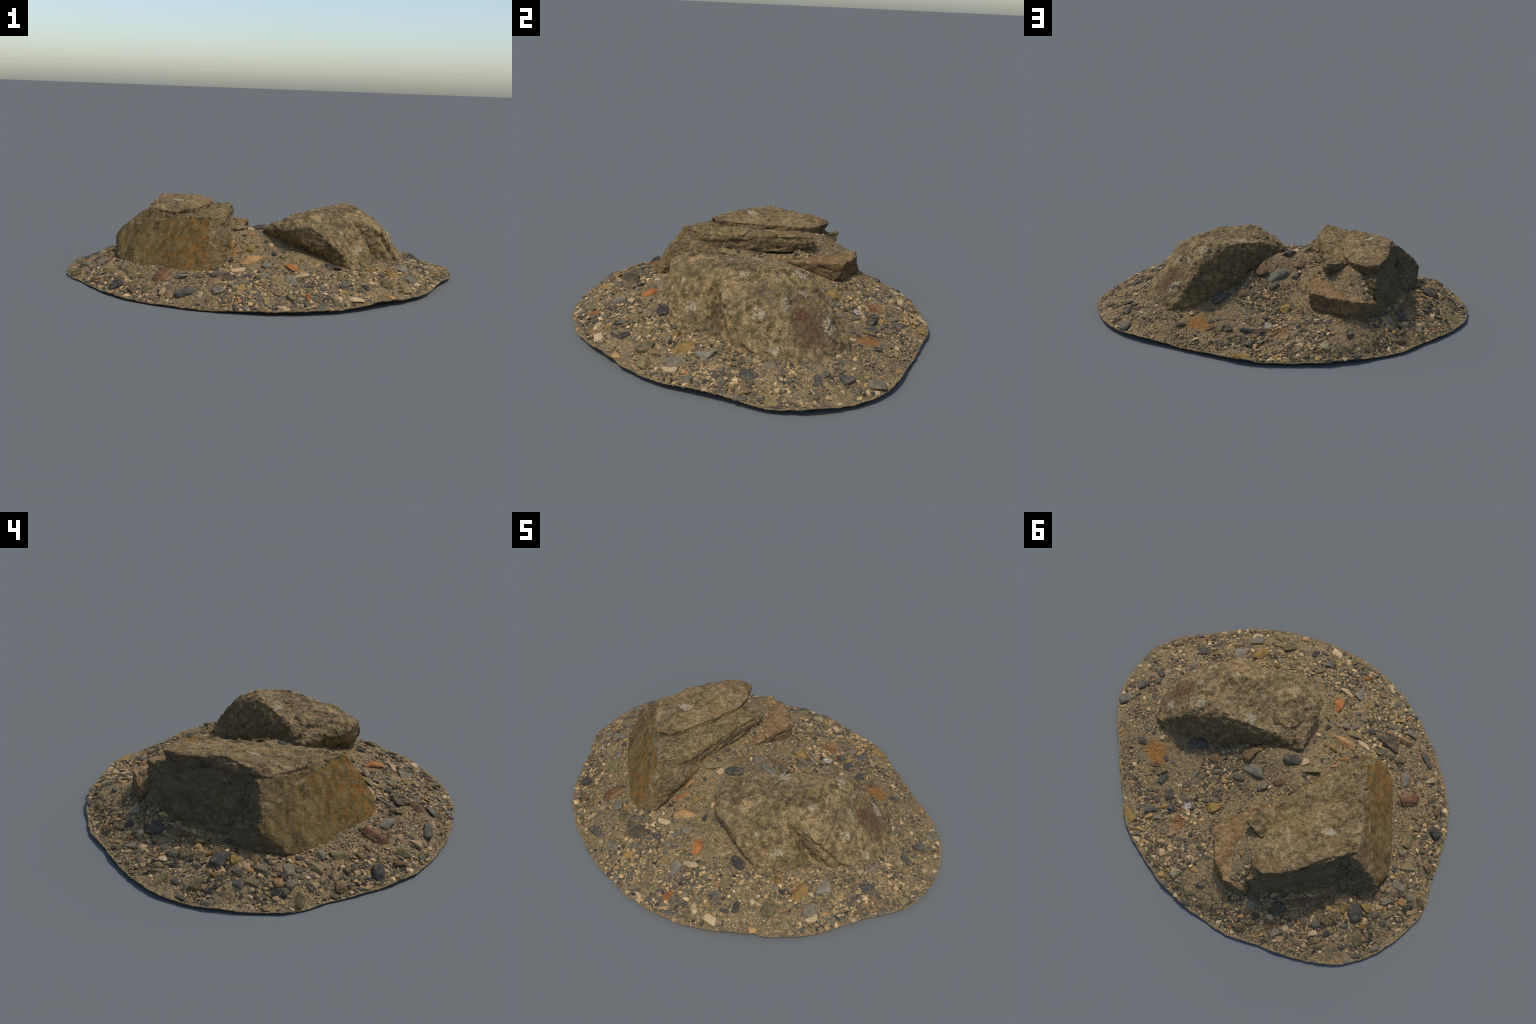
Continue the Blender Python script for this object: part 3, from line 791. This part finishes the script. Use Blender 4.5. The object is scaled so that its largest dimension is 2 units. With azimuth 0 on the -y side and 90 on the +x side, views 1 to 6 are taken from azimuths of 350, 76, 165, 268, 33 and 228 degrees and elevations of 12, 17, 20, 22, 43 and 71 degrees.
    mats = {
        "slate": stone_material("slate", srgb(60, 58, 54), srgb(98, 93, 82)),
        "blue": stone_material("blue_slate", srgb(86, 83, 73), srgb(136, 128, 107), srgb(150, 116, 68), 0.03),
        "grey": stone_material("grey_stone", srgb(88, 82, 70), srgb(136, 124, 100)),
        "olive": stone_material("olive_stone", srgb(86, 78, 54), srgb(138, 122, 84), srgb(150, 118, 66), 0.0),
        "ochre": stone_material("ochre_stone", srgb(104, 82, 46), srgb(162, 130, 74), srgb(164, 106, 46), 0.03),
        "rust": stone_material("rusty_stone", srgb(116, 72, 42), srgb(178, 116, 64), srgb(112, 92, 66), 0.08),
        "russet": stone_material("russet_stone", srgb(94, 68, 50), srgb(136, 98, 70), srgb(124, 102, 72), 0.04),
        "tan": stone_material("tan_stone", srgb(140, 104, 66), srgb(190, 150, 98), srgb(170, 106, 48), 0.03),
        "pale": stone_material("pale_stone", srgb(156, 130, 94), srgb(208, 180, 138)),
        "brown": stone_material("brown_stone", srgb(86, 68, 50), srgb(138, 112, 80), srgb(140, 94, 50), 0.0),
        "umber": stone_material("umber_stone", srgb(70, 62, 50), srgb(108, 94, 74)),
        "cream": stone_material("cream_stone", srgb(130, 118, 86), srgb(182, 164, 122), srgb(120, 96, 60), 0.0),
    }
    shapes = [angular(100 + k, 12 + k % 6) for k in range(9)]
    bank = {}

    def shape(kind, k):
        if (kind, k) not in bank:
            me = shapes[k].copy()
            me.name = kind + "_stone"
            me.materials.append(mats[kind])
            me.polygons.foreach_set("use_smooth", np.ones(len(me.polygons), bool))
            try:
                me.set_sharp_from_angle(angle=math.radians(32))
            except Exception:
                pass
            bank[(kind, k)] = me
        return bank[(kind, k)]

    placed = []

    def lay(kind, x, y, length, width, yaw, height, sink, on_rock=False):
        z, n, zr = soil(x, y)
        if z is None:
            if not on_rock:
                return
            z, n = zr, Vector((0, 0, 1))
        a = math.atan2(y, x)
        room = float(rim_radius(np.array([a]))[0]) - 0.46 * max(length * abs(math.cos(yaw - a)), width * abs(math.sin(yaw - a)))
        r = math.hypot(x, y)
        if r > room:
            x, y = x * room / r, y * room / r
        ob = bpy.data.objects.new("stone", shape(kind, int(rng.integers(len(shapes)))))
        bpy.context.scene.collection.objects.link(ob)
        ob.parent = root
        tilt = Vector((0, 0, 1)).rotation_difference(n.lerp(Vector((0, 0, 1)), 0.2).normalized()).to_matrix()
        lean = Matrix.Rotation(rng.normal(0, 0.14), 3, "X") @ Matrix.Rotation(rng.normal(0, 0.14), 3, "Y")
        rot = tilt @ Matrix.Rotation(yaw, 3, "Z") @ lean
        ob.matrix_basis = Matrix.Translation((x, y, z + height * (0.5 - sink))) @ rot.to_4x4() @ Matrix.Diagonal((length, width, height, 1))
        low = min((ob.matrix_basis @ q.co).z for q in ob.data.vertices)
        if low < 0.001:
            ob.matrix_basis = Matrix.Translation((0, 0, 0.001 - low)) @ ob.matrix_basis
        placed.append((x, y, max(length, width) * 0.5))

    for kind, rows_ in STONES.items():
        for x, y, length, width, yaw in rows_:
            length, width = length / 100, width / 100
            lay(kind, x, y, length * 1.08, width * 1.08, math.radians(yaw), min(width * rng.uniform(0.55, 0.8), 0.042), rng.uniform(0.40, 0.52), True)
    kinds = ["slate", "grey", "olive", "grey", "brown", "ochre", "tan", "pale", "blue", "pale"]
    tries = 0
    while len(placed) < 300 and tries < 4000:
        tries += 1
        a, f = rng.uniform(0, 2 * math.pi), math.sqrt(rng.uniform(0.02, 0.93))
        r = f * float(rim_radius(np.array([a]))[0])
        x, y = r * math.cos(a), r * math.sin(a)
        s = rng.uniform(0.02, 0.04)
        if any((x - u) ** 2 + (y - w) ** 2 < (q + s * 0.5) ** 2 for u, w, q in placed):
            continue
        if float(fbm(np.array([(x, y, 0.0)]), 5, 2, 90)[0]) < -0.05:
            continue
        lay(kinds[int(rng.integers(len(kinds)))], x, y, s, s * rng.uniform(0.55, 0.95), rng.uniform(0, 3.1), s * rng.uniform(0.4, 0.6), rng.uniform(0.4, 0.55))

    # ---- gravel: thousands of small angular pebbles joined into one part
    shapes_small = []
    for k in range(20):
        me = angular(500 + k, 11 + k % 5, levels=0)
        v = np.array([q.co for q in me.vertices])
        t = np.array([[p.vertices[0], p.vertices[i], p.vertices[i + 1]] for p in me.polygons for i in range(1, len(p.vertices) - 1)])
        shapes_small.append((v, t))
        bpy.data.meshes.remove(me)
    n_try = 46000
    ang = rng.uniform(0, 2 * math.pi, n_try)
    f = np.sqrt(rng.uniform(0, 0.972, n_try))
    rad = f * rim_radius(ang)
    px, py = rad * np.cos(ang), rad * np.sin(ang)
    patchy = fbm(np.column_stack([px, py, px * 0]), 5, 3, 91) + 0.35 * smoothstep(0.55, 0.95, f) - 0.15
    # smooth sandy pockets: the gully between the boulders, the lee of both
    for sx, sy, sr in ((-0.08, -0.14, 0.10), (-0.01, -0.24, 0.09), (0.12, -0.40, 0.10), (0.42, 0.31, 0.12), (-0.20, 0.62, 0.10), (-0.47, 0.60, 0.10), (0.0, 0.22, 0.10)):
        patchy = patchy - 0.75 * np.exp(-((px - sx) ** 2 + (py - sy) ** 2) / sr ** 2)
    keep = rng.uniform(0, 1, n_try) < np.clip(0.66 + 0.8 * patchy, 0.12, 1)
    size = np.clip(0.0044 * np.exp(rng.normal(0, 0.42, n_try)) * (1 + 0.9 * np.clip(patchy, -0.3, 0.7)), 0.0028, 0.014)
    e = 0.012
    gx = (sheet(np.column_stack([px + e, py])) - sheet(np.column_stack([px - e, py]))) / 2 / e
    gy = (sheet(np.column_stack([px, py + e])) - sheet(np.column_stack([px, py - e]))) / 2 / e
    pz = sheet(np.column_stack([px, py]))
    near = np.array(placed)
    vs, fs, count = [], [], 0
    for i in range(n_try):
        if not keep[i]:
            continue
        x, y, z = px[i], py[i], pz[i]
        n = Vector((-gx[i], -gy[i], 1)).normalized()
        zd, nd = cast(drift_t, x, y)
        if zd > z:
            z, n = zd, nd
        if max(cast(t, x, y)[0] for t in rocks) > z + 0.003:
            continue
        s = size[i]
        if s > 0.006 and (((near[:, 0] - x) ** 2 + (near[:, 1] - y) ** 2) < (near[:, 2] * 0.75) ** 2).any():
            continue
        v, t = shapes_small[int(rng.integers(20))]
        l, w, h = s * 2 * rng.uniform(0.9, 1.4), s * 2 * rng.uniform(0.7, 1.0), s * 2 * rng.uniform(0.45, 0.75)
        rot = np.array(Vector((0, 0, 1)).rotation_difference(n).to_matrix() @ Matrix.Rotation(rng.uniform(0, 6.28), 3, "Z") @ Matrix.Rotation(rng.normal(0, 0.25), 3, "X"))
        vs.append((v * (l, w, h)) @ rot.T + (x, y, max(z + h * rng.uniform(-0.2, 0.15), 0.002 + 0.45 * h)))
        fs.append(t + count)
        count += len(v)
    V, F = np.vstack(vs), np.vstack(fs)
    V[:, 2] = np.maximum(V[:, 2], 0.0)
    ob = add("gravel", mesh_from("gravel", V, F.tolist(), smooth=False), root, m_gravel)
    ob["kind"] = "stuff"


build()
